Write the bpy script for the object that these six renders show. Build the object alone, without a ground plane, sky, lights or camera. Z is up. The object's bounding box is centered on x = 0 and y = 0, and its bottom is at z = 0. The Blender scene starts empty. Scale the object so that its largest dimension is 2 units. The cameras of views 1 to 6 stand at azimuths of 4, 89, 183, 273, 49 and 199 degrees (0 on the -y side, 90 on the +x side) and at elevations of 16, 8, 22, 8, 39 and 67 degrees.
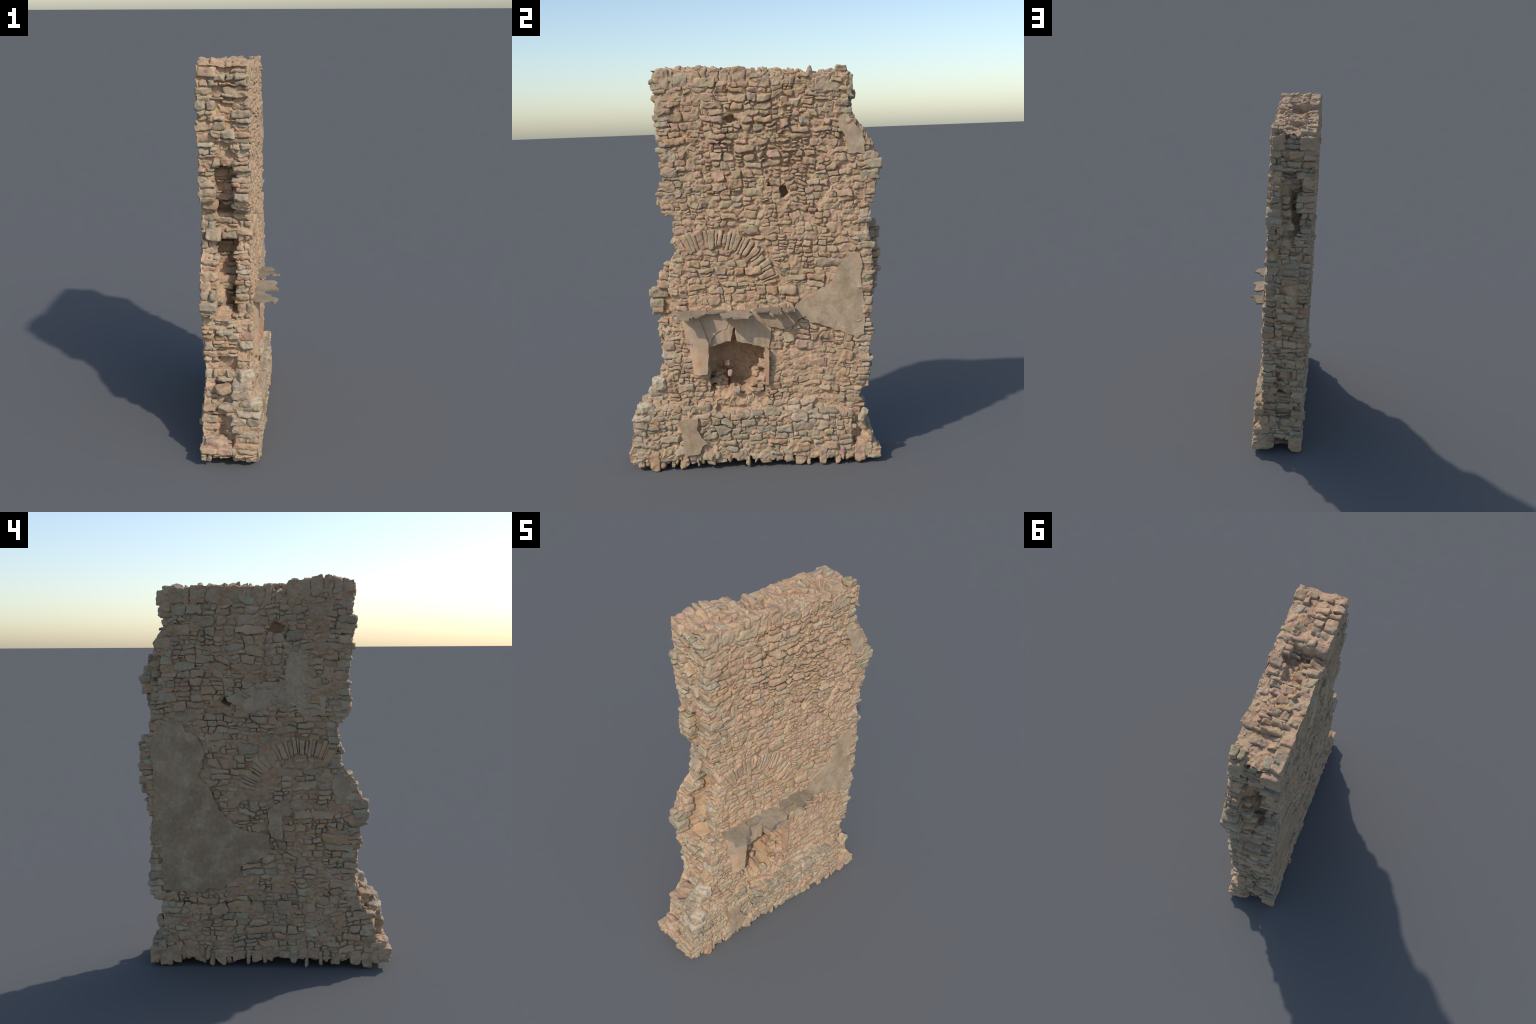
"""Ruined rubble-masonry wall with a fireplace: a mortar core carrying individually built
stones, broken plaster sheets, a relieving arch, a broken slate mantel and a stone plinth."""
import bpy, math, random
import numpy as np
from mathutils import Vector
from mathutils.geometry import delaunay_2d_cdt

rng = random.Random(4711)

# ------------------------------------------------------------------ noise
def _hash(ix, iy, iz, seed):
    h = (ix * 374761393 + iy * 668265263 + iz * 2147483647 + seed * 1274126177) & 0xFFFFFFFF
    h = ((h ^ (h >> 13)) * 1274126177) & 0xFFFFFFFF
    h = ((h ^ (h >> 16)) * 2246822519) & 0xFFFFFFFF
    return ((h ^ (h >> 15)) & 0xFFFFFF) / float(0xFFFFFF) * 2.0 - 1.0

def noise(P, freq, seed=0):
    Q = np.asarray(P, float) * freq
    I = np.floor(Q).astype(np.int64)
    F = Q - I
    W = F * F * F * (F * (F * 6 - 15) + 10)
    r = 0.0
    for dx in (0, 1):
        wx = W[:, 0] if dx else 1 - W[:, 0]
        for dy in (0, 1):
            wy = W[:, 1] if dy else 1 - W[:, 1]
            for dz in (0, 1):
                wz = W[:, 2] if dz else 1 - W[:, 2]
                r = r + wx * wy * wz * _hash(I[:, 0] + dx, I[:, 1] + dy, I[:, 2] + dz, seed)
    return r

def fbm(P, freq, octaves=4, seed=0, gain=0.5):
    r, a, t = 0.0, 1.0, 0.0
    for o in range(octaves):
        r = r + a * noise(P, freq * 2.03 ** o, seed + 17 * o)
        t += a
        a *= gain
    return r / t

def n1(x, y, z, freq, seed=0):
    return float(noise(np.array([[x, y, z]]), freq, seed)[0])

def sstep(a, b, x):
    t = np.clip((x - a) / (b - a), 0, 1)
    return t * t * (3 - 2 * t)

# ------------------------------------------------------------------ wall shape (metres)
# The wall is two leaves of masonry with a rubble core between them. Each leaf ends in a
# ragged edge; (height, y) control points down each edge.
EDGE_FRONT_NEAR = [(0, -.63), (.04, -.643), (.09, -.646), (.13, -.628), (.2, -.620), (.26, -.612), (.33, -.588),
    (.36, -.54), (.41, -.508), (.45, -.498), (.46, -.475), (.5, -.478), (.55, -.452), (.65, -.445),
    (.70, -.445), (.72, -.41), (.85, -.40), (.9, -.41), (1.0, -.41), (1.1, -.365), (1.16, -.382), (1.2, -.362),
    (1.27, -.365), (1.29, -.432), (1.4, -.44), (1.44, -.42), (1.6, -.424), (1.75, -.43),
    (1.86, -.432), (1.9, -.452), (1.95, -.435), (2, -.41)]
EDGE_FRONT_FAR = [(0, .57), (.01, .60), (.065, .62), (.11, .582), (.15, .577), (.2, .53), (.27, .53),
    (.37, .525), (.385, .568), (.45, .573), (.52, .583), (.57, .572), (.64, .598), (.69, .596),
    (.75, .582), (.8, .6), (.88, .589), (.96, .614), (.98, .602), (1.1, .604), (1.2, .58), (1.25, .597),
    (1.3, .602), (1.37, .62), (1.43, .62), (1.44, .645), (1.51, .651), (1.53, .635), (1.6, .605),
    (1.67, .57), (1.73, .522), (1.77, .491), (1.84, .515), (1.86, .494), (1.95, .508)]
EDGE_BACK_NEAR = [(0, -.60), (.04, -.635), (.09, -.65), (.13, -.60), (.15, -.575), (.22, -.565),
    (.26, -.55), (.33, -.51), (.4, -.47), (.5, -.46), (.58, -.457), (.59, -.472), (.646, -.475),
    (.67, -.495), (.7, -.487), (.75, -.487), (.77, -.515), (.8, -.528), (.85, -.522), (.9, -.49),
    (.97, -.464), (1.02, -.42), (1.07, -.388), (1.1, -.357), (1.17, -.381), (1.24, -.365), (1.28, -.37),
    (1.29, -.4), (1.32, -.422), (1.4, -.435), (1.45, -.415), (1.6, -.426), (1.75, -.446), (1.8, -.435),
    (1.88, -.44), (1.97, -.44)]
EDGE_BACK_FAR = [(0, .54), (.036, .573), (.09, .60), (.17, .573), (.2, .535), (.28, .533), (.35, .537),
    (.366, .566), (.384, .6), (.48, .611), (.51, .594), (.6, .597), (.645, .582), (.67, .598),
    (.78, .582), (.83, .602), (.88, .59), (.96, .612), (1, .625), (1.1, .638), (1.16, .625), (1.2, .593),
    (1.3, .572), (1.37, .581), (1.425, .57), (1.44, .52), (1.6, .52), (1.64, .542), (1.67, .56),
    (1.72, .525), (1.77, .494), (1.83, .526), (1.86, .508), (1.93, .51)]

def curve(pts):
    a = np.array(pts, float)
    return lambda z: np.interp(z, a[:, 0], a[:, 1])

front_near, front_far = curve(EDGE_FRONT_NEAR), curve(EDGE_FRONT_FAR)
back_near, back_far = curve(EDGE_BACK_NEAR), curve(EDGE_BACK_FAR)
top_front = curve([(-.45, 1.955), (-.30, 1.95), (-.13, 1.955), (-.02, 1.955), (.02, 1.94), (.2, 1.93), (.38, 1.915), (.52, 1.925)])
top_back = curve([(-.45, 1.955), (-.33, 1.965), (-.13, 1.96), (-.115, 1.932), (-.02, 1.93), (.05, 1.935), (.33, 1.935), (.52, 1.915)])

NICHE_L, NICHE_R, NICHE_B, NICHE_DEPTH = -.222, .050, .37, .165
def niche_top(y):
    return np.interp(y, [-.23, -.18, -.112, -.101, -.090, -.082, -.05, .04, .06], [.618, .628, .648, .705, .705, .645, .637, .612, .608])

def niche_mask(y, z):
    """0..1 depth of the fireplace opening: splayed on the left, square on the right."""
    l = np.clip((y - NICHE_L) / .045, 0, 1)
    l = np.where(y > NICHE_L, .62 + .38 * l, 0)
    r = np.where(y < NICHE_R, 1, 0)
    t = np.where(z < niche_top(y), 1, 0)
    floor = np.clip((z - NICHE_B - .0) / .045, 0, 1)     # floor slopes up toward the back
    w = np.where((y > -.17) & (y < -.01), 1.0, .9)
    return np.minimum(l, r) * t * floor * w

def plinth_top(y):
    return np.interp(y, [-.65, -.56, -.40, -.25, -.12, .1, .40, .48, .49, .65],
                     [.295, .315, .31, .29, .268, .268, .265, .25, .21, .19])

def face_front(y, z):
    """x of the finished stone face on the fireplace side (no niche)."""
    y, z = np.asarray(y, float), np.asarray(z, float)
    x = .064 - .006 * sstep(-.1, .3, y) * sstep(1.2, 1.45, z) * (1 - sstep(1.7, 1.9, z)) + .006 * (1 - sstep(.7, 1.2, z))
    x = x - .006 * sstep(1.7, 2.0, z)
    pt = plinth_top(y)
    slope = np.where(y < -.2, .06, .028)
    p = 1 - sstep(pt - .005, pt + slope, z)
    p = p * (1 - .85 * sstep(.474, .486, y) * sstep(.075, .11, z))
    x = x + .050 * p
    breast = sstep(-.375, -.345, y) * (1 - sstep(.02, .09, y)) * sstep(.58, .66, z) * (1 - sstep(.785, .80, z))
    x = x + .010 * breast
    groove = sstep(.08, .16, y) * (1 - sstep(.44, .5, y)) * np.exp(-((z - .352) / .010) ** 2)
    return x - .006 * groove

def face_back(y, z):
    y, z = np.asarray(y, float), np.asarray(z, float)
    x = np.interp(z, [0, .1, .31, .345, .38, .65, 1.05, 1.2], [-.172, -.169, -.167, -.160, -.160, -.168, -.180, -.183]) + .008 * np.exp(-((z - 1.22) / .14) ** 2)
    groove = sstep(-.2, -.1, y) * (1 - sstep(.40, .47, y)) * np.exp(-((z - .343) / .012) ** 2)
    return x + .02 * groove  

# pockets eaten into the ragged ends between the two leaves: (z0, z1, depth)
POCKETS_NEAR = [(.74, 1.12, .13), (1.25, 1.49, .085), (.10, .25, .035), (.44, .52, .03), (.28, .40, .03)]
POCKETS_FAR = [(1.37, 1.73, .052), (1.46, 1.66, .065), (.37, .54, .03), (.17, .25, .03), (.0, .09, .06)]
SWELL_FAR = [(.85, 1.22, .034), (1.76, 1.90, .020)]

def pocket(z, table):
    d = np.zeros_like(z)
    for a, b, depth in table:
        d = np.maximum(d, depth * sstep(a - .012, a + .012, z) * (1 - sstep(b - .012, b + .012, z)))
    return d

def end_y(x, z, near):
    """y of the ragged end between the leaves."""
    x, z = np.asarray(x, float), np.asarray(z, float)
    f, b = (front_near(z), back_near(z)) if near else (front_far(z), back_far(z))
    t = sstep(-.085, -.025, x)
    y = b + (f - b) * t
    mid = sstep(-.125, -.105, x) * (1 - sstep(-.012, .006, x))
    d = (.010 + pocket(z, POCKETS_NEAR if near else POCKETS_FAR) - (0 if near else 1) * pocket(z, SWELL_FAR)) * mid
    return y + d if near else y - d

def top_z(x, y):
    x, y = np.asarray(x, float), np.asarray(y, float)
    t = sstep(-.12, -.01, x)
    z = top_back(y) + (top_front(y) - top_back(y)) * t
    p1 = sstep(-.12, -.105, y) * (1 - sstep(-.03, -.012, y)) * (1 - sstep(.0, .018, x))
    p2 = sstep(-.06, -.05, y) * (1 - sstep(.04, .09, y)) * (1 - sstep(-.035, -.02, x)) * sstep(-.128, -.115, x)
    return z + .015 - .052 * p1 - .045 * p2 * (1 - p1)

# ------------------------------------------------------------------ plaster sheets: (y, z) outlines
PLASTER_FRONT = {
    "flank": [(.536, 1.056), (.505, 1.068), (.479, 1.058), (.427, .995), (.389, .916), (.308, .868), (.22, .82), (.205, .785),
              (.226, .758), (.319, .712), (.391, .691), (.45, .668), (.499, .638), (.55, .658), (.556, .806), (.535, .918), (.546, 1.02)],
    "shoulder": [(.455, 1.728), (.49, 1.732), (.524, 1.685), (.558, 1.655), (.572, 1.6), (.576, 1.545), (.5, 1.545), (.478, 1.617), (.452, 1.679)],
}
PLASTER_PLINTH = [(-.39, .265), (-.288, .265), (-.296, .208), (-.25, .137), (-.28, .123), (-.282, .085), (-.363, .081), (-.366, .158)]
PLASTER_BACK = {
    "flank": [(.586, 1.17), (.544, 1.256), (.462, 1.303), (.415, 1.276), (.402, 1.236), (.342, 1.215), (.302, 1.141), (.324, 1.032),
              (.335, 1.008), (.28, .945), (.233, .833), (.171, .769), (.122, .734), (-.024, .707), (-.027, .621), (.018, .585),
              (.124, .541), (.138, .497), (.188, .453), (.209, .417), (.287, .42), (.323, .401), (.444, .4), (.529, .421),
              (.53, .566), (.575, .667), (.572, .781), (.56, .923), (.565, 1.064)],
    "upper": [(.191, 1.409), (.145, 1.356), (.132, 1.323), (.039, 1.309), (.032, 1.316), (-.055, 1.316), (-.068, 1.343), (-.108, 1.356),
              (-.161, 1.349), (-.174, 1.309), (-.294, 1.309), (-.313, 1.389), (-.293, 1.422), (-.21, 1.52), (-.213, 1.632),
              (-.174, 1.664), (-.114, 1.652), (-.1, 1.488), (.058, 1.46)],
    "small": [(-.007, .827), (-.066, .877), (-.121, .894), (-.135, .81), (-.087, .803), (-.09, .686), (-.024, .696), (-.014, .792)],
    "shoulder": [(-.341, .996), (-.375, 1.038), (-.43, .969), (-.438, .871), (-.362, .867), (-.341, .941)],
}

def inside(poly, y, z):
    c = False
    j = len(poly) - 1
    for i in range(len(poly)):
        yi, zi = poly[i]; yj, zj = poly[j]
        if (zi > z) != (zj > z) and y < (yj - yi) * (z - zi) / (zj - zi) + yi:
            c = not c
        j = i
    return c

# ------------------------------------------------------------------ materials
def lin(c):
    return tuple((v / 12.92 if v <= .04045 else ((v + .055) / 1.055) ** 2.4) for v in (x / 255 for x in c)) + (1,)

def material(name, cols, scale=14, fine=70, rough=.92, bump=.45, bump_scale=95, spread=.10, stain=None, stain_amount=.5, stain_scale=5, mottle=.075, mottle_scale=38):
    """Mottled mineral surface: ramp of cols on noise, brightness varied per piece, fine grain and bump."""
    m = bpy.data.materials.new(name)
    m.use_nodes = True
    nt = m.node_tree
    N, L = nt.nodes, nt.links
    b = N["Principled BSDF"]
    b.inputs["Roughness"].default_value = rough
    b.inputs["Specular IOR Level"].default_value = .25
    geo = N.new("ShaderNodeNewGeometry")
    oi = N.new("ShaderNodeObjectInfo")
    add = N.new("ShaderNodeMath"); add.operation = 'ADD'
    L.new(geo.outputs["Random Per Island"], add.inputs[0]); L.new(oi.outputs["Random"], add.inputs[1])
    fr = N.new("ShaderNodeMath"); fr.operation = 'FRACT'; L.new(add.outputs[0], fr.inputs[0])
    def tex(s, d, r=.6):
        t = N.new("ShaderNodeTexNoise"); t.inputs["Scale"].default_value = s
        t.inputs["Detail"].default_value = d; t.inputs["Roughness"].default_value = r
        L.new(geo.outputs["Position"], t.inputs["Vector"])
        return t
    t1, t2 = tex(scale, 4), tex(fine, 5, .7)
    # ramp position: noise shifted by the piece's own random number
    sh = N.new("ShaderNodeMath"); sh.operation = 'MULTIPLY_ADD'
    L.new(fr.outputs[0], sh.inputs[0]); sh.inputs[1].default_value = .36; sh.inputs[2].default_value = -.18
    mx = N.new("ShaderNodeMath"); mx.operation = 'ADD'; L.new(t1.outputs["Fac"], mx.inputs[0]); L.new(sh.outputs[0], mx.inputs[1])
    ramp = N.new("ShaderNodeValToRGB")
    el = ramp.color_ramp.elements
    n = len(cols)
    for i, c in enumerate(cols):
        pos = .28 + .44 * i / max(1, n - 1)
        e = el[i] if i < 2 else el.new(pos)
        e.position = pos
        e.color = lin(c)
    L.new(mx.outputs[0], ramp.inputs["Fac"])
    col = ramp.outputs["Color"]
    if stain:
        t3 = tex(stain_scale, 6, .65)
        mr = N.new("ShaderNodeMapRange"); mr.inputs["From Min"].default_value = .50; mr.inputs["From Max"].default_value = .66
        mr.inputs["To Max"].default_value = stain_amount
        L.new(t3.outputs["Fac"], mr.inputs["Value"])
        mix = N.new("ShaderNodeMix"); mix.data_type = 'RGBA'
        L.new(mr.outputs[0], mix.inputs["Factor"]); L.new(col, mix.inputs["A"]); mix.inputs["B"].default_value = lin(stain)
        col = mix.outputs["Result"]
    # pinkish, greenish and greyish mottling a centimetre or two across
    tm = N.new("ShaderNodeTexNoise"); tm.inputs["Scale"].default_value = mottle_scale; tm.inputs["Detail"].default_value = 3
    L.new(geo.outputs["Position"], tm.inputs["Vector"])
    mm = N.new("ShaderNodeMix"); mm.data_type = 'RGBA'; mm.blend_type = 'MULTIPLY'; mm.inputs["Factor"].default_value = 1
    sep = N.new("ShaderNodeMapRange"); sep.data_type = 'FLOAT_VECTOR'
    sep.inputs[7].default_value = (.3, .3, .3); sep.inputs[8].default_value = (.7, .7, .7)
    sep.inputs[9].default_value = (1 - mottle,) * 3; sep.inputs[10].default_value = (1 + mottle,) * 3
    L.new(tm.outputs["Color"], sep.inputs[6]); L.new(sep.outputs[1], mm.inputs["B"]); L.new(col, mm.inputs["A"])
    col = mm.outputs["Result"]
    # value grain
    g = N.new("ShaderNodeMapRange"); g.inputs["From Min"].default_value = .25; g.inputs["From Max"].default_value = .75
    g.inputs["To Min"].default_value = .965 - spread; g.inputs["To Max"].default_value = .965 + spread
    L.new(t2.outputs["Fac"], g.inputs["Value"])
    hsv = N.new("ShaderNodeHueSaturation"); hsv.inputs["Saturation"].default_value = .98; L.new(col, hsv.inputs["Color"]); L.new(g.outputs[0], hsv.inputs["Value"])
    L.new(hsv.outputs[0], b.inputs["Base Color"])
    tb = tex(bump_scale, 6, .65)
    bp = N.new("ShaderNodeBump"); bp.inputs["Strength"].default_value = bump; bp.inputs["Distance"].default_value = .006
    L.new(tb.outputs["Fac"], bp.inputs["Height"]); L.new(bp.outputs[0], b.inputs["Normal"])
    return m

MORTAR = material("lime_mortar", [(176, 142, 112), (188, 154, 122), (196, 164, 131), (182, 153, 122)], scale=7, fine=60, bump=.6, spread=.13, stain=(172, 148, 118), stain_amount=.7)
STONE = [
    material("tan_stone", [(170, 141, 113), (182, 153, 123), (192, 163, 132)], stain=(168, 147, 120)),
    material("pink_stone", [(175, 142, 116), (186, 153, 126), (182, 153, 127)], stain=(170, 146, 119)),
    material("grey_stone", [(166, 144, 119), (178, 156, 129), (186, 165, 137)], stain=(158, 142, 118)),
    material("ochre_stone", [(176, 142, 109), (188, 154, 120), (184, 154, 122)], stain=(172, 147, 116)),
    material("olive_stone", [(165, 143, 113), (177, 154, 122), (184, 160, 129)], stain=(156, 139, 113)),
]
PALE = material("pale_stone", [(172, 154, 129), (186, 168, 142), (184, 161, 134)], stain=(166, 144, 118))
LICHEN = material("lichen_grey_stone", [(152, 136, 112), (168, 151, 126), (179, 163, 137)], stain=(146, 134, 114), spread=.14)
PLASTER = material("weathered_plaster", [(168, 143, 115), (178, 154, 126), (186, 162, 134), (176, 154, 128)], scale=10, fine=55, spread=.14, bump=.35, stain=(154, 132, 105), stain_amount=.7, stain_scale=16, mottle=.10, mottle_scale=60)
PLASTER_BROWN = material("brown_stained_plaster", [(156, 131, 104), (166, 142, 114), (176, 152, 124), (164, 140, 113)], scale=8, fine=55, spread=.14, bump=.35, stain=(186, 165, 138), stain_amount=.6, stain_scale=11, mottle=.10, mottle_scale=55)
PLASTER_WARM = material("sooty_warm_plaster", [(182, 143, 110), (192, 156, 123), (189, 159, 130), (180, 157, 133)], scale=9, fine=40, spread=.08, bump=.3)
SLATE = material("weathered_slate", [(136, 120, 99), (150, 134, 111), (160, 142, 119)], scale=18, fine=70, spread=.14, bump=.5, stain=(124, 112, 95))

# ------------------------------------------------------------------ mesh helpers
root = bpy.data.objects.new("ruined_wall", None)
bpy.context.scene.collection.objects.link(root)
root["label"] = "ruined rubble stone wall with fireplace and broken plaster"
root["category"] = "stone wall"

def make_object(name, V, F, mat, parent=root, origin=None, sharp=None):
    V = np.asarray(V, float)
    o0 = np.zeros(3) if origin is None else np.asarray(origin, float)
    me = bpy.data.meshes.new(name)
    me.from_pydata((V - o0).tolist(), [], [list(f) for f in F])
    me.materials.append(mat) if not isinstance(mat, list) else [me.materials.append(x) for x in mat]
    me.polygons.foreach_set("use_smooth", [True] * len(me.polygons))
    if sharp:
        me.set_sharp_from_angle(angle=math.radians(sharp))
    ob = bpy.data.objects.new(name, me)
    bpy.context.scene.collection.objects.link(ob)
    ob.parent = parent
    ob.location = o0 - (np.array(parent.matrix_world.translation) if False else np.zeros(3))
    return ob

_cube = {}
def cube(n, m, k):
    """Surface lattice of a subdivided cube: coordinates in [-1,1]^3 and quads."""
    key = (n, m, k)
    if key in _cube:
        return _cube[key]
    idx, V, F = {}, [], []
    def vid(i, j, l):
        if (i, j, l) not in idx:
            idx[(i, j, l)] = len(V)
            V.append((2 * i / n - 1, 2 * j / m - 1, 2 * l / k - 1))
        return idx[(i, j, l)]
    for i in range(n):
        for j in range(m):
            F.append((vid(i, j, k), vid(i + 1, j, k), vid(i + 1, j + 1, k), vid(i, j + 1, k)))
            F.append((vid(i, j, 0), vid(i, j + 1, 0), vid(i + 1, j + 1, 0), vid(i + 1, j, 0)))
    for i in range(n):
        for l in range(k):
            F.append((vid(i, 0, l), vid(i + 1, 0, l), vid(i + 1, 0, l + 1), vid(i, 0, l + 1)))
            F.append((vid(i, m, l), vid(i, m, l + 1), vid(i + 1, m, l + 1), vid(i + 1, m, l)))
    for j in range(m):
        for l in range(k):
            F.append((vid(0, j, l), vid(0, j, l + 1), vid(0, j + 1, l + 1), vid(0, j + 1, l)))
            F.append((vid(n, j, l), vid(n, j + 1, l), vid(n, j + 1, l + 1), vid(n, j, l + 1)))
    _cube[key] = (np.array(V), F)
    return _cube[key]

STONES = []      # dicts: V, F, mat, size, shown
STEP = .0052

def warp(s, t, seed, k=1.0):
    """Bends the joints so that neighbouring stones interlock instead of meeting on straight lines."""
    P = np.stack([s, t, np.full_like(s, float(seed))], 1)
    ds = .014 * noise(P, 5, seed) + .0095 * noise(P, 19, seed + 3) + .0055 * noise(P, 47, seed + 5)
    dt = .022 * noise(P, 3.5, seed + 1) + .0085 * noise(P, 17, seed + 4) + .0042 * noise(P, 43, seed + 6)
    return s + k * ds, t + k * dt

def stone(corners, place, lo, hi, mat=None, rough=.0035, sharp=None, cuts=3, shown=True, tilt=.12, named=True, step=STEP, bend=None, edge_cut=.45):
    """A quarried stone: four (s,t) corners of its face, place(s,t,d) -> world, reaching from depth lo to hi.
    Rounded block, chipped by random planes, then roughened."""
    c = np.array(corners, float)
    w = .5 * (np.linalg.norm(c[1] - c[0]) + np.linalg.norm(c[2] - c[3]))
    h = .5 * (np.linalg.norm(c[3] - c[0]) + np.linalg.norm(c[2] - c[1]))
    dim = [max(3, min(30, int(round(v / step)))) for v in (w, h, hi - lo)]
    Q, F = cube(*dim)
    p = sharp or rng.uniform(8.0, 18.0)
    P = Q / ((np.abs(Q) ** p).sum(1) ** (1 / p))[:, None]
    for _ in range(cuts):
        ang = rng.uniform(0, 6.283)
        up = rng.uniform(edge_cut, 1.6)
        nrm = np.array([math.cos(ang), math.sin(ang), up])
        nrm /= np.linalg.norm(nrm)
        top = np.abs(nrm[:2]).sum() * .92 + nrm[2] * .97
        off = top * rng.uniform(.74, .95)
        e = P @ nrm - off
        P = P - np.where(e > 0, e, 0)[:, None] * nrm * .92
    a, b, d = (P[:, 0] + 1) / 2, (P[:, 1] + 1) / 2, (P[:, 2] + 1) / 2
    st = ((1 - a) * (1 - b))[:, None] * c[0] + (a * (1 - b))[:, None] * c[1] + (a * b)[:, None] * c[2] + ((1 - a) * b)[:, None] * c[3]
    S_, T_ = st[:, 0], st[:, 1]
    if bend is not None:
        S_, T_ = warp(S_, T_, bend)
    ti, tj = rng.gauss(0, tilt), rng.gauss(0, tilt)
    dd = lo + (hi - lo) * d + d * (P[:, 0] * ti * w * .5 + P[:, 1] * tj * h * .5)
    V = place(S_, T_, dd)
    c0 = V.mean(0)
    A = np.array([V[f[0]] for f in F[::3]]) - c0; B = np.array([V[f[1]] for f in F[::3]]) - c0; C = np.array([V[f[2]] for f in F[::3]]) - c0
    if np.einsum('ij,ij->i', A, np.cross(B, C)).sum() < 0:
        F = [f[::-1] for f in F]
    STONES.append(dict(V=V, F=F, mat=mat if mat is not None else rng.choices(range(5), (5, 3, 2.2, 2.2, 1.4))[0],
                       size=w * h, rough=rough, named=named and shown))

def place_front(s, t, d):
    return np.stack([face_front(np.full_like(s, s.mean()), np.full_like(t, t.mean())) + d, s, t], 1)
def place_back(s, t, d):          # s runs along -y so that faces look outward
    return np.stack([face_back(np.full_like(s, -s.mean()), np.full_like(t, t.mean())) - d, -s, t], 1)

# ------------------------------------------------------------------ arch of voussoirs (both faces)
ARCH = dict(y=-.185, z=.865, r0=.245, r1=.335)
def in_arch(y, z, grow=.008):
    r = math.hypot(y - ARCH["y"], z - ARCH["z"])
    a = math.degrees(math.atan2(z - ARCH["z"], y - ARCH["y"]))
    return ARCH["r0"] - grow < r < ARCH["r1"] + grow and 8 < a < 140

def arch(side):
    a = 12.0 if side > 0 else 16.0
    place = place_front if side > 0 else place_back
    while a < 126:
        da = rng.choice([2.8, 3.4, 4.2, 5.0, 6.2]) * rng.uniform(.9, 1.1)
        r0 = ARCH["r0"] + rng.uniform(-.012, .012)
        r1 = ARCH["r1"] + rng.uniform(-.02, .01)
        g = rng.uniform(.05, .45)
        q = []
        for ang, r in ((a + g, r0), (a + da - g, r0), (a + da - g, r1), (a + g, r1)):
            t = math.radians(ang + rng.uniform(-.6, .6))
            q.append((ARCH["y"] + r * math.cos(t), ARCH["z"] + r * math.sin(t)))
        if all(front_near(z) + .005 < y for y, z in q):
            if side < 0:
                q = [(-y, z) for y, z in q]
            stone(q, place, -.022, rng.uniform(.005, .011), tilt=.05, cuts=3, rough=.0028)
        a += da

# ------------------------------------------------------------------ rubble courses on a face
def split(y, z, w, h, out, depth=0):
    """Guillotine a block of masonry into stones: flat, of uneven size, roughly bonded."""
    goal = rng.choice([.0007, .0014, .0022, .0034, .0050, .0068])
    tall = w < 1.05 * h and h > .028
    if (depth > 6 or w * h < goal or (w < .030 and h < .03)) and not tall:
        if w / h < 4.2 or w < .06:
            out.append((y, z, w, h))
            return
    k = rng.uniform(.34, .66)
    if tall or (h > .054 or w / h < 1.6) and h > .028:
        split(y, z, w, h * k, out, depth + 1); split(y, z + h * k, w, h * (1 - k), out, depth + 1)
    elif w > .044:
        split(y, z, w * k, h, out, depth + 1); split(y + w * k, z, w * (1 - k), h, out, depth + 1)
    else:
        out.append((y, z, w, h))

def courses(side):
    place = place_front if side > 0 else place_back
    seed = 5 if side > 0 else 9
    z = .05
    while z < 1.94:
        hgt = rng.uniform(.045, .10)
        y = -.68 + rng.uniform(0, .05)
        while y < .70:
            w = rng.uniform(.06, .24)
            out = []
            split(y, z, w, hgt, out)
            for cell in out:
                cy, cz = cell[0] + cell[2] / 2, cell[1] + cell[3] / 2
                wy, wz = warp(np.array([cy if side > 0 else -cy]), np.array([cz]), seed)
                wy, wz = float(wy[0]) * side, float(wz[0])
                n0, f0 = (front_near, front_far) if side > 0 else (back_near, back_far)
                if n0(wz) + .012 + cell[2] * .3 < wy < f0(wz) - .012 - cell[2] * .3 and .05 < wz < 1.925:
                    face_stone(side, *cell, wy, wz, seed, place)
            y += w
        z += hgt

def loose(y, z):
    """Part of the fireplace face where mortar has fallen out and stones stand free."""
    return math.exp(-((y - .12) / .20) ** 2 - ((z - 1.58) / .16) ** 2)

def smeared(y, z, side):
    """Where mortar almost covers the stones."""
    if side > 0:
        v = .9 * math.exp(-((y - .40) / .16) ** 2 - ((z - 1.25) / .16) ** 2) + .7 * math.exp(-((y - .25) / .2) ** 2 - ((z - .52) / .12) ** 2)
        v += .5 * math.exp(-((y + .2) / .3) ** 2 - ((z - 1.93) / .06) ** 2)
    else:
        v = .8 * math.exp(-((y + .28) / .15) ** 2 - ((z - 1.6) / .25) ** 2) + .5 * math.exp(-((y - .4) / .15) ** 2 - ((z - 1.4) / .1) ** 2)
    v += .9 * max(0, n1(y, z, 3 * side, 4.5, 71)) - .1
    return max(0, min(1, v))

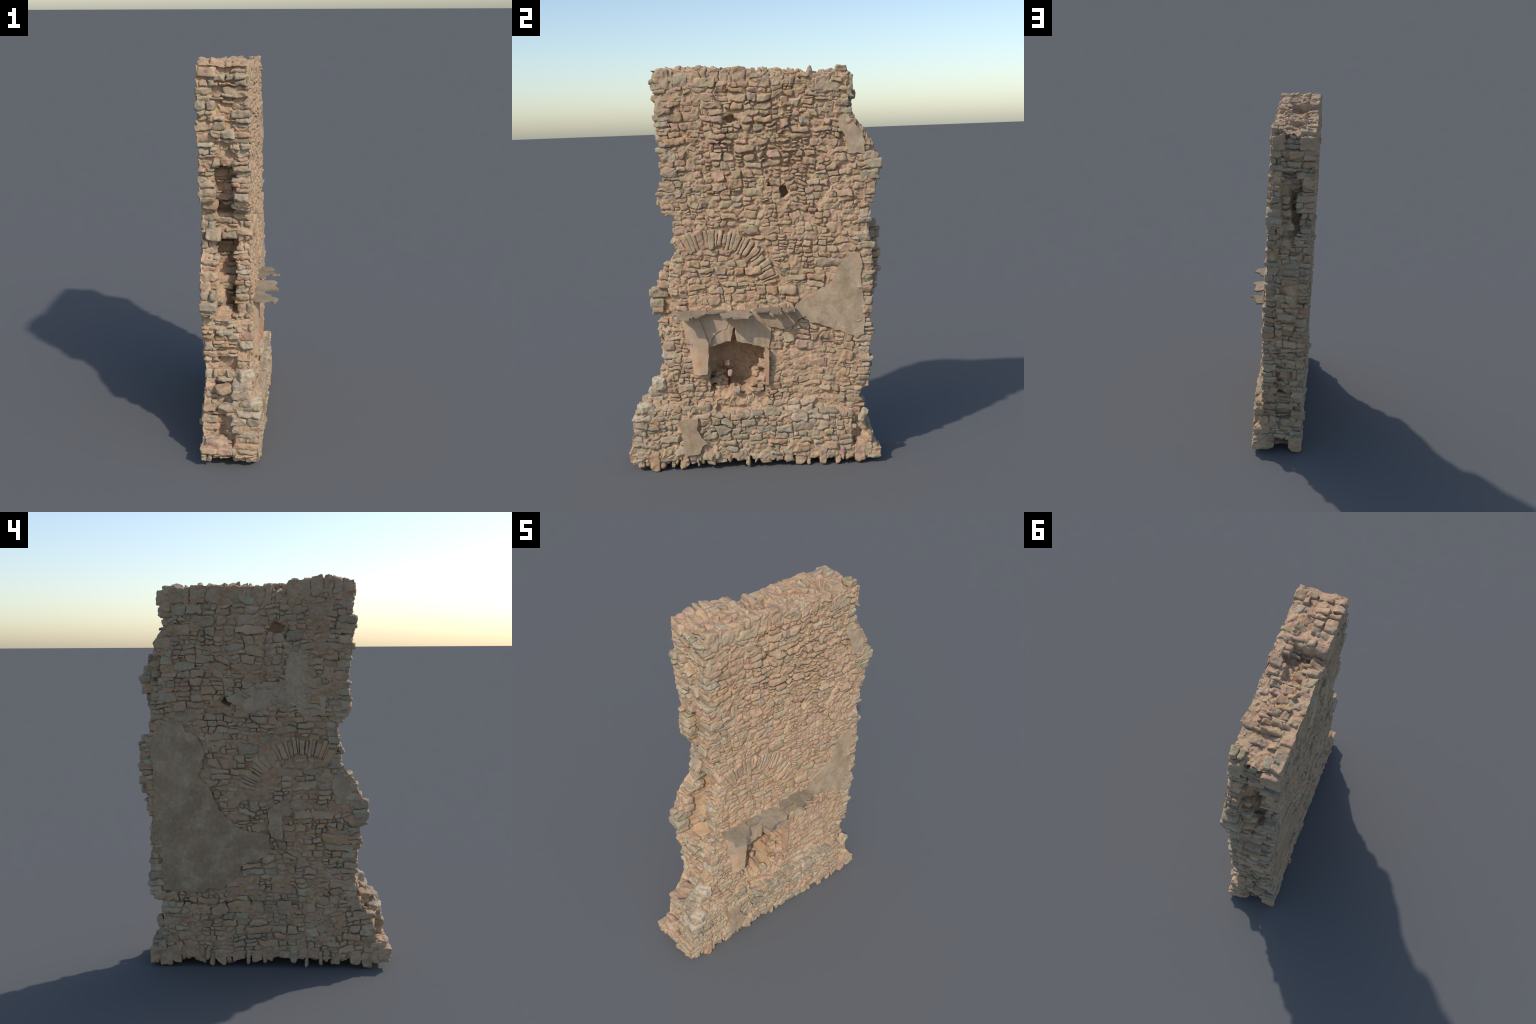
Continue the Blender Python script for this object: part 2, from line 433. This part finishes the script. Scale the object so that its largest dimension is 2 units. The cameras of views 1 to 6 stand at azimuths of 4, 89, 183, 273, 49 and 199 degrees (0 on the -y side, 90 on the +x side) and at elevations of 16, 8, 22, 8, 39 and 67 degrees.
def face_stone(side, y, z, w, h, cy, cz, seed, place):
    """One stone of the face: y, z, w, h its cell, cy, cz its centre after the joints are bent."""
    if in_arch(cy, cz):
        return
    if side > 0:
        if NICHE_L - .085 < cy < NICHE_R + .03 and NICHE_B - .01 < cz < .80 and not (cz < .47 and cy < NICHE_L - .01):
            return
        if NICHE_L < cy < NICHE_R and .3 < cz < .45:
            return
        polys = list(PLASTER_FRONT.values()) + [PLASTER_PLINTH]
    else:
        polys = [PLASTER_BACK[k] for k in PLASTER_BACK if k != 'upper']
    if any(sum(inside(p, cy + a * w, cz + b * h) for a, b in ((0, 0), (.3, 0), (-.3, 0), (0, .3), (0, -.3))) >= 3 for p in polys):
        return
    for hy, hz, ry, rz in ((-.072, 1.726, .024, .016), (.175, 1.378, .016, .024)) if side > 0 else ((-.062, 1.74, .03, .026), (.185, 1.383, .026, .024)):
        if abs(cy - hy) < w * .42 + ry and abs(cz - hz) < h * .42 + rz:
            if w > .05:      # a shorter stone stops at the hole
                cut = w * .5
                y = y if hy > cy else y + cut
                cy += -cut / 2 if hy > cy else cut / 2
                w -= cut
            if abs(cy - hy) < w * .42 + ry and abs(cz - hz) < h * .42 + rz:
                return
    lo_, sm = (loose(cy, cz) if side > 0 else 0), smeared(cy, cz, side)
    gap = .0004 + .0055 * lo_ + .0016 * rng.random()
    jx, jz = min(.007, w * .10), min(.005, h * .11)
    q = []
    for (px, pz, sx, sz) in ((y, z, 1, 1), (y + w, z, -1, 1), (y + w, z + h, -1, -1), (y, z + h, 1, -1)):
        px += sx * gap + rng.uniform(-.5, 1) * jx * sx
        pz += sz * gap + rng.uniform(-.5, 1) * jz * sz
        q.append((px * side, pz))
    hi = .0025 + rng.gauss(.0, .0040) + .004 * lo_ - .006 * sm + (.002 if w * h > .002 else 0)
    hi = max(-.008, min(.017, hi))
    if cz < .33 and side > 0:
        wt = (.9, .3, 2.4, .3, 1.4, 1.2, 4)
    elif side > 0:
        wt = (6, 2.4, 1.3, 1.6, .8)
    else:
        wt = (3.4, 1.5, 2.4, 1.1, 1.8, .3, 1.4)
    stone(q, place, -.02, hi, mat=rng.choices(range(len(wt)), wt)[0], rough=.0042, bend=seed, tilt=.10)

# ------------------------------------------------------------------ quoins: ragged leaf ends
def quoins(near, leaf_front):
    """Blocks closing one leaf at one end: they show on the face and on the end."""
    edge = (front_near if near else front_far) if leaf_front else (back_near if near else back_far)
    z = .03
    while z < 1.945:
        h = rng.choice([.018, .024, .03, .036, .046]) * rng.uniform(.85, 1.15)
        h = min(h, 1.975 - z)
        zm = z + h / 2
        e = float(np.mean(edge(np.linspace(z + .004, z + h - .004, 5))))
        jut = max(-.018, min(.008, rng.gauss(-.002, .008)))
        if leaf_front:
            x1 = float(face_front(e * .95, zm)) + rng.gauss(.002, .004)
            x0 = rng.uniform(-.025, .008)
        else:
            x0 = float(face_back(e * .95, zm)) - rng.gauss(.002, .004)
            x1 = rng.uniform(-.118, -.085)
        sgn = -1 if near else 1
        deep = rng.uniform(.05, .09)
        splits = [(x0, x1)]
        if rng.random() < .35:
            m = x0 + (x1 - x0) * rng.uniform(.35, .65)
            splits = [(x0, m), (m, x1)]
        for a, b in splits:
            jut2 = jut + (rng.gauss(0, .005) if len(splits) > 1 else 0)
            block(a + .001, b - .001, e + sgn * (jut2), e - sgn * deep, z + .0015, z + h - .0015, near)
        z += h

def block(xa, xb, ye, yi, za, zb, near, mat=None, **kw):
    """Block with its show face toward the end of the wall (s=x, t=z, d=distance from yi)."""
    sgn = -1 if near else 1
    dy = abs(ye - yi)
    jx, jz = min(.006, (xb - xa) * .12), min(.005, (zb - za) * .16)
    q = [(xa, za), (xb, za), (xb, zb), (xa, zb)]
    q = [(px + rng.uniform(-jx, jx), pz + rng.uniform(-jz, jz)) for px, pz in q]
    if not near:
        q = [(-px, pz) for px, pz in q]
        q = [q[1], q[0], q[3], q[2]]
    def place(s, t, d):
        return np.stack([s if near else -s, yi + sgn * d, t], 1)
    stone(q, place, 0, dy, mat=mat if mat is not None else rng.choices(range(7), (2.6, 1, 3, .8, 1.2, 1.6, 2.4))[0], rough=.0045, tilt=.10, **kw)

def core_end(near):
    """Thin slabs and rubble packed between the leaves, set back."""
    z = .06
    while z < 1.92:
        h = rng.choice([.012, .016, .022, .03, .04]) * rng.uniform(.9, 1.1)
        x = -.115 + rng.uniform(-.01, .01)
        while x < -.005:
            w = rng.uniform(.03, .11)
            b = min(x + w, .002)
            if b - x > .016:
                e = float(end_y((x + b) / 2, z + h / 2, near))
                deepen = float(pocket(np.array([z + h / 2]), POCKETS_NEAR if near else POCKETS_FAR)[0])
                sgn = -1 if near else 1
                if rng.random() < (.75 if deepen < .02 else .5):
                    block(x, b, e + sgn * rng.gauss(.006, .006), e - sgn * .04, z + .001, z + h - .001, near, named=deepen < .02)
            x += w
        z += h

# ------------------------------------------------------------------ ragged top and foot
def crest(up):
    """Stones set on edge along the top (or hanging at the foot), leaf by leaf."""
    for leaf in (1, -1):
        y = -.42 if up else -.60
        end = .50 if up else .57
        while y < end:
            w = rng.choice([.018, .026, .036, .05, .065]) * rng.uniform(.9, 1.1)
            ym = y + w / 2
            if leaf > 0:
                xf = float(face_front(ym, 1.93 if up else .06))
                xa, xb = xf - rng.uniform(.05, .09), xf + rng.gauss(.001, .003)
            else:
                xf = float(face_back(ym, 1.93 if up else .06))
                xa, xb = xf - rng.gauss(.001, .003), xf + rng.uniform(.05, .09)
            if up:
                zc = float((top_front if leaf > 0 else top_back)(ym))
                gone = leaf < 0 and -.115 < ym < -.03
                zt = zc + .006 + rng.choice([.0, .002, .005, .008, .012, .020])
                if leaf < 0 and gone:
                    zt -= .012
                zb = zc - rng.uniform(.05, .09)
            else:
                zt = rng.uniform(.0, .045)
                if leaf < 0 and -.2 < ym < -.03:
                    zt += .03
                if leaf > 0 and .03 < ym < .2:
                    zt += .015
                zt = max(.003, zt)
                zb = .085 + rng.uniform(.0, .03)
            upright(xa, xb, y + .001, y + w - .001, zb, zt)
            y += w

def upright(xa, xb, ya, yb, zb, zt, mat=None, cuts=5, tilt=.2):
    q = [(xa, ya), (xb, ya), (xb, yb), (xa, yb)]
    jy = min(.006, (yb - ya) * .2)
    q = [(px + rng.uniform(-.004, .004), py + rng.uniform(-jy, jy)) for px, py in q]
    sgn = 1 if zt > zb else -1
    if sgn < 0:
        q = [(px, -py) for px, py in q]
        q = [q[3], q[2], q[1], q[0]]
    def place(s, t, d):
        return np.stack([s, t if sgn > 0 else -t, zb + sgn * d], 1)
    stone(q, place, 0, abs(zt - zb), mat=mat, rough=.0045, tilt=tilt, cuts=cuts)

def top_rubble():
    y = -.41
    while y < .49:
        w = rng.uniform(.015, .05)
        x = -.12
        while x < .0:
            d = rng.uniform(.03, .10)
            b = min(x + d, .01)
            zc = float(top_z((x + b) / 2, y + w / 2))
            if rng.random() < .72 and b - x > .015:
                upright(x, b, y + .001, y + w - .001, zc - .04, zc + rng.gauss(.007, .006), tilt=.25)
            x += d
        y += w

arch(1); arch(-1)
courses(1); courses(-1)
for nr in (True, False):
    for lf in (True, False):
        quoins(nr, lf)
    core_end(nr)
crest(True); crest(False)
top_rubble()

# stones that stand out singly
def lump(x, y, z, sx, sy, sz, mat=None, cuts=7, sharp=5, rot=0.0, lean=0.0, rough=.005, named=True):
    """Free rubble stone of half-sizes sx, sy, sz, turned about z by rot and leaned about x."""
    cr, sr, cl, sl = math.cos(rot), math.sin(rot), math.cos(lean), math.sin(lean)
    def place(s, t, d):
        a, b, c = s, t, d
        b, c = b * cl - c * sl, b * sl + c * cl
        return np.stack([x + a * cr - b * sr, y + a * sr + b * cr, z + c], 1)
    j = lambda v: v * rng.uniform(.85, 1.1)
    stone([(-j(sx), -j(sy)), (j(sx), -j(sy)), (j(sx), j(sy)), (-j(sx), j(sy))], place, -sz, sz, mat=mat, sharp=sharp, cuts=cuts, rough=rough, tilt=.15, named=named)

lump(.05, -.482, .435, .045, .028, .03, mat=5, rot=.3)          # pale boulder on the broken shoulder
lump(.03, -.505, .395, .05, .03, .025, mat=5)
lump(.02, -.535, .355, .05, .035, .018, mat=2)
lump(.085, -.545, .325, .04, .04, .02, mat=5, rot=.5)
lump(.095, -.572, .285, .03, .03, .014, mat=5)
lump(-.06, -.50, .37, .05, .035, .02, mat=0, rot=.4)
lump(-.03, -.555, .30, .06, .03, .02, mat=2)
lump(-.13, -.515, .285, .04, .05, .012, mat=0)
lump(-.10, -.60, .12, .06, .035, .03, mat=1)
lump(.035, .503, 1.835, .03, .012, .03, mat=2, sharp=8, lean=.5)  # leaning slab on the far edge
lump(-.15, .503, 1.825, .03, .012, .03, mat=2, sharp=8, lean=.5)
lump(.09, .535, .245, .03, .014, .035, mat=5, sharp=8, lean=-.5)
lump(-.14, .545, .24, .03, .014, .03, mat=2, sharp=8, lean=-.4)
lump(-.12, -.375, 1.15, .04, .014, .035, mat=2, sharp=8, lean=-.45)
for y, z in ((.55, .13), (.57, .075), (.53, .10), (.59, .05)):
    lump(.07, y, z, .05, .03, .03)
lump(.025, .612, 1.492, .042, .040, .020, mat=6, sharp=14, cuts=2, rough=.002)      # squared blocks left standing proud
lump(.025, .608, 1.455, .042, .030, .011, mat=2, sharp=14, cuts=2, rough=.002)
lump(-.138, -.488, .812, .042, .038, .020, mat=6, sharp=14, cuts=2, rough=.002)
lump(-.138, -.482, .776, .042, .030, .011, mat=2, sharp=14, cuts=2, rough=.002)
# rubble heaped in the fireplace
for i in range(34):
    left = i < 16
    t = (i % 16) / 15 if left else (i - 16) / 17
    y = (-.20 + rng.uniform(0, .05)) if left else (.025 + rng.uniform(-.04, .025))
    z = .38 + t * (.085 if left else .13) + rng.uniform(-.008, .008)
    x = (.02 - .07 * t if left else .06 - .03 * t) + rng.uniform(-.025, .015)
    lump(x, y, z, rng.uniform(.012, .03), rng.uniform(.012, .03), rng.uniform(.006, .016), rot=rng.uniform(0, 3), named=False)
lump(.02, -.125, .465, .010, .010, .016, mat=1, sharp=8)
lump(.0, -.14, .515, .014, .014, .014, mat=0)
lump(.02, .035, .50, .018, .014, .014, mat=5)
lump(.08, -.09, .395, .02, .018, .014, mat=2)
# flat grey coping stones along the plinth ledge, with rubble behind and a tumbled end
y = -.215
while y < .385:
    w = rng.choice([.045, .06, .075, .095]) * rng.uniform(.9, 1.1)
    zt = .284 + rng.uniform(-.005, .006)
    h = rng.uniform(.018, .026)
    lump(.080 + rng.uniform(-.006, .005), y + w / 2, zt - h / 2, .040, w / 2 - .0015, h / 2, mat=rng.choice([6, 6, 6, 2, 4]), sharp=12, cuts=3, rough=.0035)
    if rng.random() < .45:
        lump(.052 + rng.uniform(-.004, .006), y + w / 2, zt + rng.uniform(.0, .008), .020, w / 2 * rng.uniform(.4, .8), rng.uniform(.006, .012), mat=rng.choice([2, 0, 1, 6]), sharp=7, rough=.004)
    y += w
y = -.60
while y < -.22:
    w = rng.uniform(.03, .07)
    pt = float(plinth_top(y))
    lump(.082 + rng.uniform(-.010, .008), y + w / 2, pt - .004 + rng.uniform(-.006, .010), .036, w / 2 - .001, rng.uniform(.009, .016), mat=rng.choice([6, 6, 5, 4]), sharp=8, rough=.0045)
    if rng.random() < .7:
        lump(.055 + rng.uniform(-.01, .012), y + w / 2, pt + .020 + rng.uniform(-.006, .012), .026, w / 2 * rng.uniform(.5, .9), rng.uniform(.007, .014), mat=rng.choice([5, 0, 6, 4]), sharp=7)
    y += w

# roughen all stones at once
ALLV = np.concatenate([s["V"] for s in STONES])
AMP = np.concatenate([np.full(len(s["V"]), s["rough"]) for s in STONES])
D = np.stack([fbm(ALLV, 36, 4, 101 + 31 * k, .66) for k in range(3)], 1)
ALLV = ALLV + D * (AMP * 2.2)[:, None]
ALLV[:, 2] = np.maximum(ALLV[:, 2], 0.0)
i = 0
for s in STONES:
    n = len(s["V"])
    s["V"] = ALLV[i:i + n]
    i += n
MATS = STONE + [PALE, LICHEN]
order = sorted((s for s in STONES if s["named"]), key=lambda s: -s["size"])
for s in order[:300]:
    s["single"] = True
    make_object("stone", s["V"], s["F"], MATS[s["mat"]], origin=s["V"].mean(0))
for k in range(len(MATS)):
    V, F, n = [], [], 0
    for s in STONES:
        if s["mat"] == k and not s.get("single"):
            V.append(s["V"])
            F += [tuple(a + n for a in f) for f in s["F"]]
            n += len(s["V"])
    ob = make_object("small_stones", np.concatenate(V), F, MATS[k])
    ob["kind"] = "stuff"

# ------------------------------------------------------------------ mortar core
CELL = .006
def grid_faces(nu, nv, flip=False, off=0):
    F = []
    for a in range(nu - 1):
        for b in range(nv - 1):
            q = (off + a * nv + b, off + (a + 1) * nv + b, off + (a + 1) * nv + b + 1, off + a * nv + b + 1)
            F.append(q[::-1] if flip else q)
    return F

INSET = .0035           # mortar lies this much behind the stone faces
ZB, NZ = .055, 440
NYG, NXG = 260, 60
tz = np.linspace(0, 1, NZ)
CV, CF, WF = [], [], []
def core_shell():
    ts = np.linspace(0, 1, NYG)
    tx = np.linspace(0, 1, NXG)
    S, T = np.meshgrid(ts, tz, indexing='ij')
    def zz(top): return ZB + (top - ZB) * T
    # faces
    for side in (1, -1):
        n0, f0 = (front_near, front_far) if side > 0 else (back_near, back_far)
        yt = n0(1.9) + (f0(1.9) - n0(1.9)) * S
        Z = zz(top_z(np.full_like(yt, .05 if side > 0 else -.17), yt) - .004)
        ya, yb = n0(Z) + INSET + .003, f0(Z) - INSET - .003
        Y = ya + (yb - ya) * S
        X = face_front(Y, Z) - INSET if side > 0 else face_back(Y, Z) + INSET
        add(X, Y, Z, flip=side < 0)
        WF.append((np.clip(np.minimum(S, 1 - S) / .03, 0, 1) * np.clip((1 - T) / .015, 0, 1)).ravel())
    for near in (True, False):
        S2, T2 = np.meshgrid(tx, tz, indexing='ij')
        yt = float(back_near(1.9)) + .02 if near else float(back_far(1.9)) - .02
        XT = -.178 + .236 * S2
        Z = ZB + (top_z(XT, np.full_like(XT, yt)) - .004 - ZB) * T2
        yb_, yf_ = (back_near(Z), front_near(Z)) if near else (back_far(Z), front_far(Z))
        xa, xb = face_back(yb_, Z) + INSET, face_front(yf_, Z) - INSET
        X = xa + (xb - xa) * S2
        lf = np.clip(np.minimum(S2, 1 - S2) / .05, 0, 1)
        Y = end_y(X, Z, near) + (INSET + .003 + .008 * lf) * (1 if near else -1)
        add(X, Y, Z, flip=not near)
    S3, T3 = np.meshgrid(ts, tx, indexing='ij')
    for topside in (True, False):
        zr = 1.93 if topside else ZB
        ya = back_near(zr) + (front_near(zr) - back_near(zr)) * T3
        yb = back_far(zr) + (front_far(zr) - back_far(zr)) * T3
        Y = ya + INSET + .003 + (yb - ya - 2 * INSET - .006) * S3
        xa, xb = face_back(Y, zr) + INSET, face_front(Y, zr) - INSET
        X = xa + (xb - xa) * T3
        Z = top_z(X, Y) - .004 if topside else np.full_like(X, ZB) 
        add(X, Y, Z, flip=not topside, fine=False)

def add(X, Y, Z, flip, fine=True):
    off = sum(len(v) for v in CV)
    nu, nv = X.shape
    CV.append(np.stack([X.ravel(), Y.ravel(), Z.ravel()], 1))
    CF.extend(grid_faces(nu, nv, flip=not flip, off=off))

core_shell()
V = np.concatenate(CV)
# loosened joints, mortar skin and rough relief
loose_v = np.exp(-((V[:, 1] - .12) / .20) ** 2 - ((V[:, 2] - 1.58) / .16) ** 2) * (V[:, 0] > 0)
amp = .0065 + .004 * sstep(0, .5, noise(V, 3.0, 55))
D = np.stack([fbm(V, 34, 5, 301 + 31 * k, .62) for k in range(3)], 1)
nx = np.where(V[:, 0] > -.06, 1.0, -1.0)
V2 = V + D * (amp * 1.7)[:, None]
ar = np.arange(len(V))
WFACE = np.zeros(len(V))
WFACE[:2 * NYG * NZ] = np.concatenate(WF)
# blotches of mortar over the stones, washed-out joints running mostly along the courses
ridge = 1 - np.abs(fbm(V * np.array([1, .55, 1.25]), 15, 2, 611, .4)) * 5.5
ridge2 = 1 - np.abs(fbm(V * np.array([1, 1.3, .7]), 13, 2, 733, .4)) * 6.5
crack = np.clip(np.maximum(ridge, ridge2), 0, 1) ** 2 * (.4 + .6 * sstep(-.3, .3, noise(V, 6, 91)))
V2[:, 0] += nx * WFACE * (.0010 + .013 * fbm(V, 11, 4, 77) - .009 * loose_v - .009 * crack)
# fireplace opening and putlog holes
isfront = np.zeros(len(V), bool); isfront[:NYG * NZ] = True
isback = np.zeros(len(V), bool); isback[NYG * NZ:2 * NYG * NZ] = True
m = niche_mask(V[:, 1] + .002 * D[:, 1], V[:, 2]) * isfront
V2[:, 0] -= m * NICHE_DEPTH
for fy, fz, ry, rz, dp, sel, sg in ((-.072, 1.726, .030, .022, .05, isfront, -1), (.175, 1.378, .020, .030, .075, isfront, -1), (.112, 1.412, .012, .012, .03, isfront, -1),
                                 (-.062, 1.74, .030, .030, .035, isback, 1), (.185, 1.383, .026, .024, .05, isback, 1)):
    ay, az = (V[:, 1] - fy) / ry, (V[:, 2] - fz) / rz
    r = np.maximum(np.abs(ay * .9 + az * .5), np.abs(az - ay * .45)) ** 2 * 1.1 + .5 * fbm(V, 40, 2, 5)
    V2[:, 0] += sg * dp * (1 - sstep(.5, 1.3, r)) * sel
core = make_object("mortar_core", V2, CF, MORTAR)

# ------------------------------------------------------------------ sheets
def sheet(name, poly, surf, thick, mat, parent=root, jag=.006, step=.010, bumps=.002, axis='x', seed=0, outward=1):
    """Broken sheet with a ragged outline lying on surf(a, b) -> height along the axis."""
    pts = []
    n = len(poly)
    for i in range(n):
        a, b = np.array(poly[i]), np.array(poly[(i + 1) % n])
        k = max(1, int(np.linalg.norm(b - a) / .0065))
        for t in range(k):
            p = a + (b - a) * t / k
            p = p + jag * np.array([fbm(np.array([[p[0], p[1], seed]]), 45, 3, 7 + seed)[0], fbm(np.array([[p[0], p[1], seed]]), 45, 3, 19 + seed)[0]]) * 1.6
            pts.append(tuple(p))
    lo, hi = np.min(pts, 0), np.max(pts, 0)
    inner = []
    for a in np.arange(lo[0], hi[0], step):
        for b in np.arange(lo[1], hi[1], step):
            if inside(pts, a, b):
                inner.append((a + rng.uniform(-.3, .3) * step, b + rng.uniform(-.3, .3) * step))
    nb = len(pts)
    res = delaunay_2d_cdt([Vector(p) for p in pts + inner], [(i, (i + 1) % nb) for i in range(nb)], [], 1, 1e-6)
    P = np.array([tuple(v) for v in res[0]])
    tris = [tuple(f) for f in res[2]]
    P3 = np.concatenate([P, np.full((len(P), 1), float(seed))], 1)
    h = surf(P[:, 0], P[:, 1]) + outward * bumps * (fbm(P3, 14, 4, 91 + seed) * 1.6)
    hb = h - outward * thick
    N = len(P)
    def to3(H):
        return np.stack([H, P[:, 0], P[:, 1]], 1) if axis == 'x' else np.stack([P[:, 0], P[:, 1], H], 1)
    VV = np.concatenate([to3(h), to3(hb)])
    # orient
    def ccw(t):
        a, b, c = P[t[0]], P[t[1]], P[t[2]]
        return (b[0] - a[0]) * (c[1] - a[1]) - (b[1] - a[1]) * (c[0] - a[0]) > 0
    tris = [t if ccw(t) else t[::-1] for t in tris]
    if outward < 0:
        tris = [t[::-1] for t in tris]
    F = list(tris) + [tuple(i + N for i in t[::-1]) for t in tris]
    edges = {}
    for t in tris:
        for i in range(3):
            e = (t[i], t[(i + 1) % 3])
            edges[e] = True
    for a, b in list(edges):
        if (b, a) not in edges:
            F.append((b, a, a + N, b + N))
    return make_object(name, VV, F, mat, parent=parent, sharp=45)

k = 0
for key, poly in PLASTER_FRONT.items():
    sheet("plaster_patch", poly, lambda a, b: face_front(a, b) + .010, .02, PLASTER, seed=k); k += 1
sheet("plaster_patch", PLASTER_PLINTH, lambda a, b: face_front(a, b) + .016, .03, PLASTER, seed=k); k += 1
for key, poly in PLASTER_BACK.items():
    sheet("plaster_patch", poly, lambda a, b: face_back(a, b) - (.0040 if key == 'upper' else .006 if key == 'shoulder' else .010), .022, PLASTER if key == 'upper' else PLASTER_BROWN, seed=k, outward=-1, bumps=.007 if key == 'upper' else .003, jag=.010 if key == 'upper' else .007); k += 1

# ------------------------------------------------------------------ fireplace
def breast(a, b):
    return face_front(a, b)
# rendered chimney breast above the opening, with the arched lintel left bare below its torn edge
LINTEL = [(-.222, .615), (-.18, .628), (-.112, .648), (-.101, .71), (-.090, .712), (-.083, .645), (-.05, .636), (.043, .610), (.075, .60),
          (.085, .66), (.09, .71), (.07, .79), (-.33, .79), (-.33, .64), (-.225, .64)]
surround = sheet("fireplace_surround", LINTEL, lambda a, b: face_front(a, b) + .006 + .0015 * np.sin((a + .09) * 190), .05, PLASTER_WARM, jag=.004, bumps=.003, seed=31)
HOOD_L = [(-.29, .79), (-.115, .79), (-.115, .746), (-.134, .708), (-.176, .695), (-.205, .664), (-.214, .62), (-.25, .62), (-.27, .70)]
sheet("torn_render", HOOD_L, lambda a, b: face_front(a, b) + .012, .03, PLASTER_WARM, parent=surround, jag=.003, seed=32)
HOOD_R = [(.03, .79), (.041, .743), (.081, .713), (.164, .692), (.20, .715), (.228, .745), (.26, .755), (.22, .79)]
sheet("torn_render", HOOD_R, lambda a, b: face_front(a, b) + .015, .03, PLASTER, parent=surround, jag=.003, seed=33)
PILASTER = [(-.356, .79), (-.27, .79), (-.222, .64), (-.224, .57), (-.232, .485), (-.26, .482), (-.303, .472), (-.308, .54), (-.318, .617), (-.345, .70)]
def pil(a, b):
    return face_front(a, b) * .5 + .035 + np.interp(a - np.interp(b, [.47, .62, .70, .79], [0, -.015, -.04, -.055]), [-.31, -.27, -.22], [.002, .023, .026])
sheet("pilaster", PILASTER, pil, .06, PLASTER_WARM, parent=surround, jag=.002, bumps=.0015, seed=34)
JAMB = [(.053, .612), (.066, .606), (.076, .592), (.069, .42), (.052, .42)]
sheet("jamb_slab", JAMB, lambda a, b: 0 * a + .10, .09, PLASTER_WARM, parent=surround, jag=.0015, bumps=.001, seed=35)

def slab(poly, z, thick, tip, seed):
    """Slate slab of the mantel: (x, y) outline, sagging slightly toward its broken front."""
    return sheet("mantel_slab", poly, lambda a, b: z - tip * np.clip((a - .07) / .13, 0, 1), thick, SLATE, parent=surround, jag=.007, step=.007, bumps=.0035, axis='z', seed=seed)
slab([(.03, -.37), (.12, -.368), (.192, -.352), (.198, -.325), (.196, -.30), (.165, -.288), (.16, -.245), (.12, -.225), (.03, -.222)], .803, .009, .012, 41)
slab([(.03, -.222), (.12, -.22), (.125, -.17), (.115, -.14), (.03, -.14)], .803, .008, .004, 42)
slab([(.03, -.155), (.12, -.155), (.196, -.142), (.2, -.118), (.185, -.10), (.178, -.06), (.18, -.02), (.16, -.002), (.10, -.015), (.03, -.015)], .798, .010, .014, 43)
slab([(.03, .015), (.115, .015), (.12, .06), (.12, .085), (.185, .088), (.19, .10), (.165, .118), (.155, .145), (.03, .145)], .803, .009, .008, 44)
slab([(.03, .147), (.15, .147), (.158, .175), (.14, .205), (.03, .205)], .807, .009, .008, 45)
# rubble bedding above the mantel
bpy.context.view_layer.update()
print("stones", len(STONES), "tris", sum(len(o.data.polygons) * 2 for o in bpy.data.objects if o.type == 'MESH'))
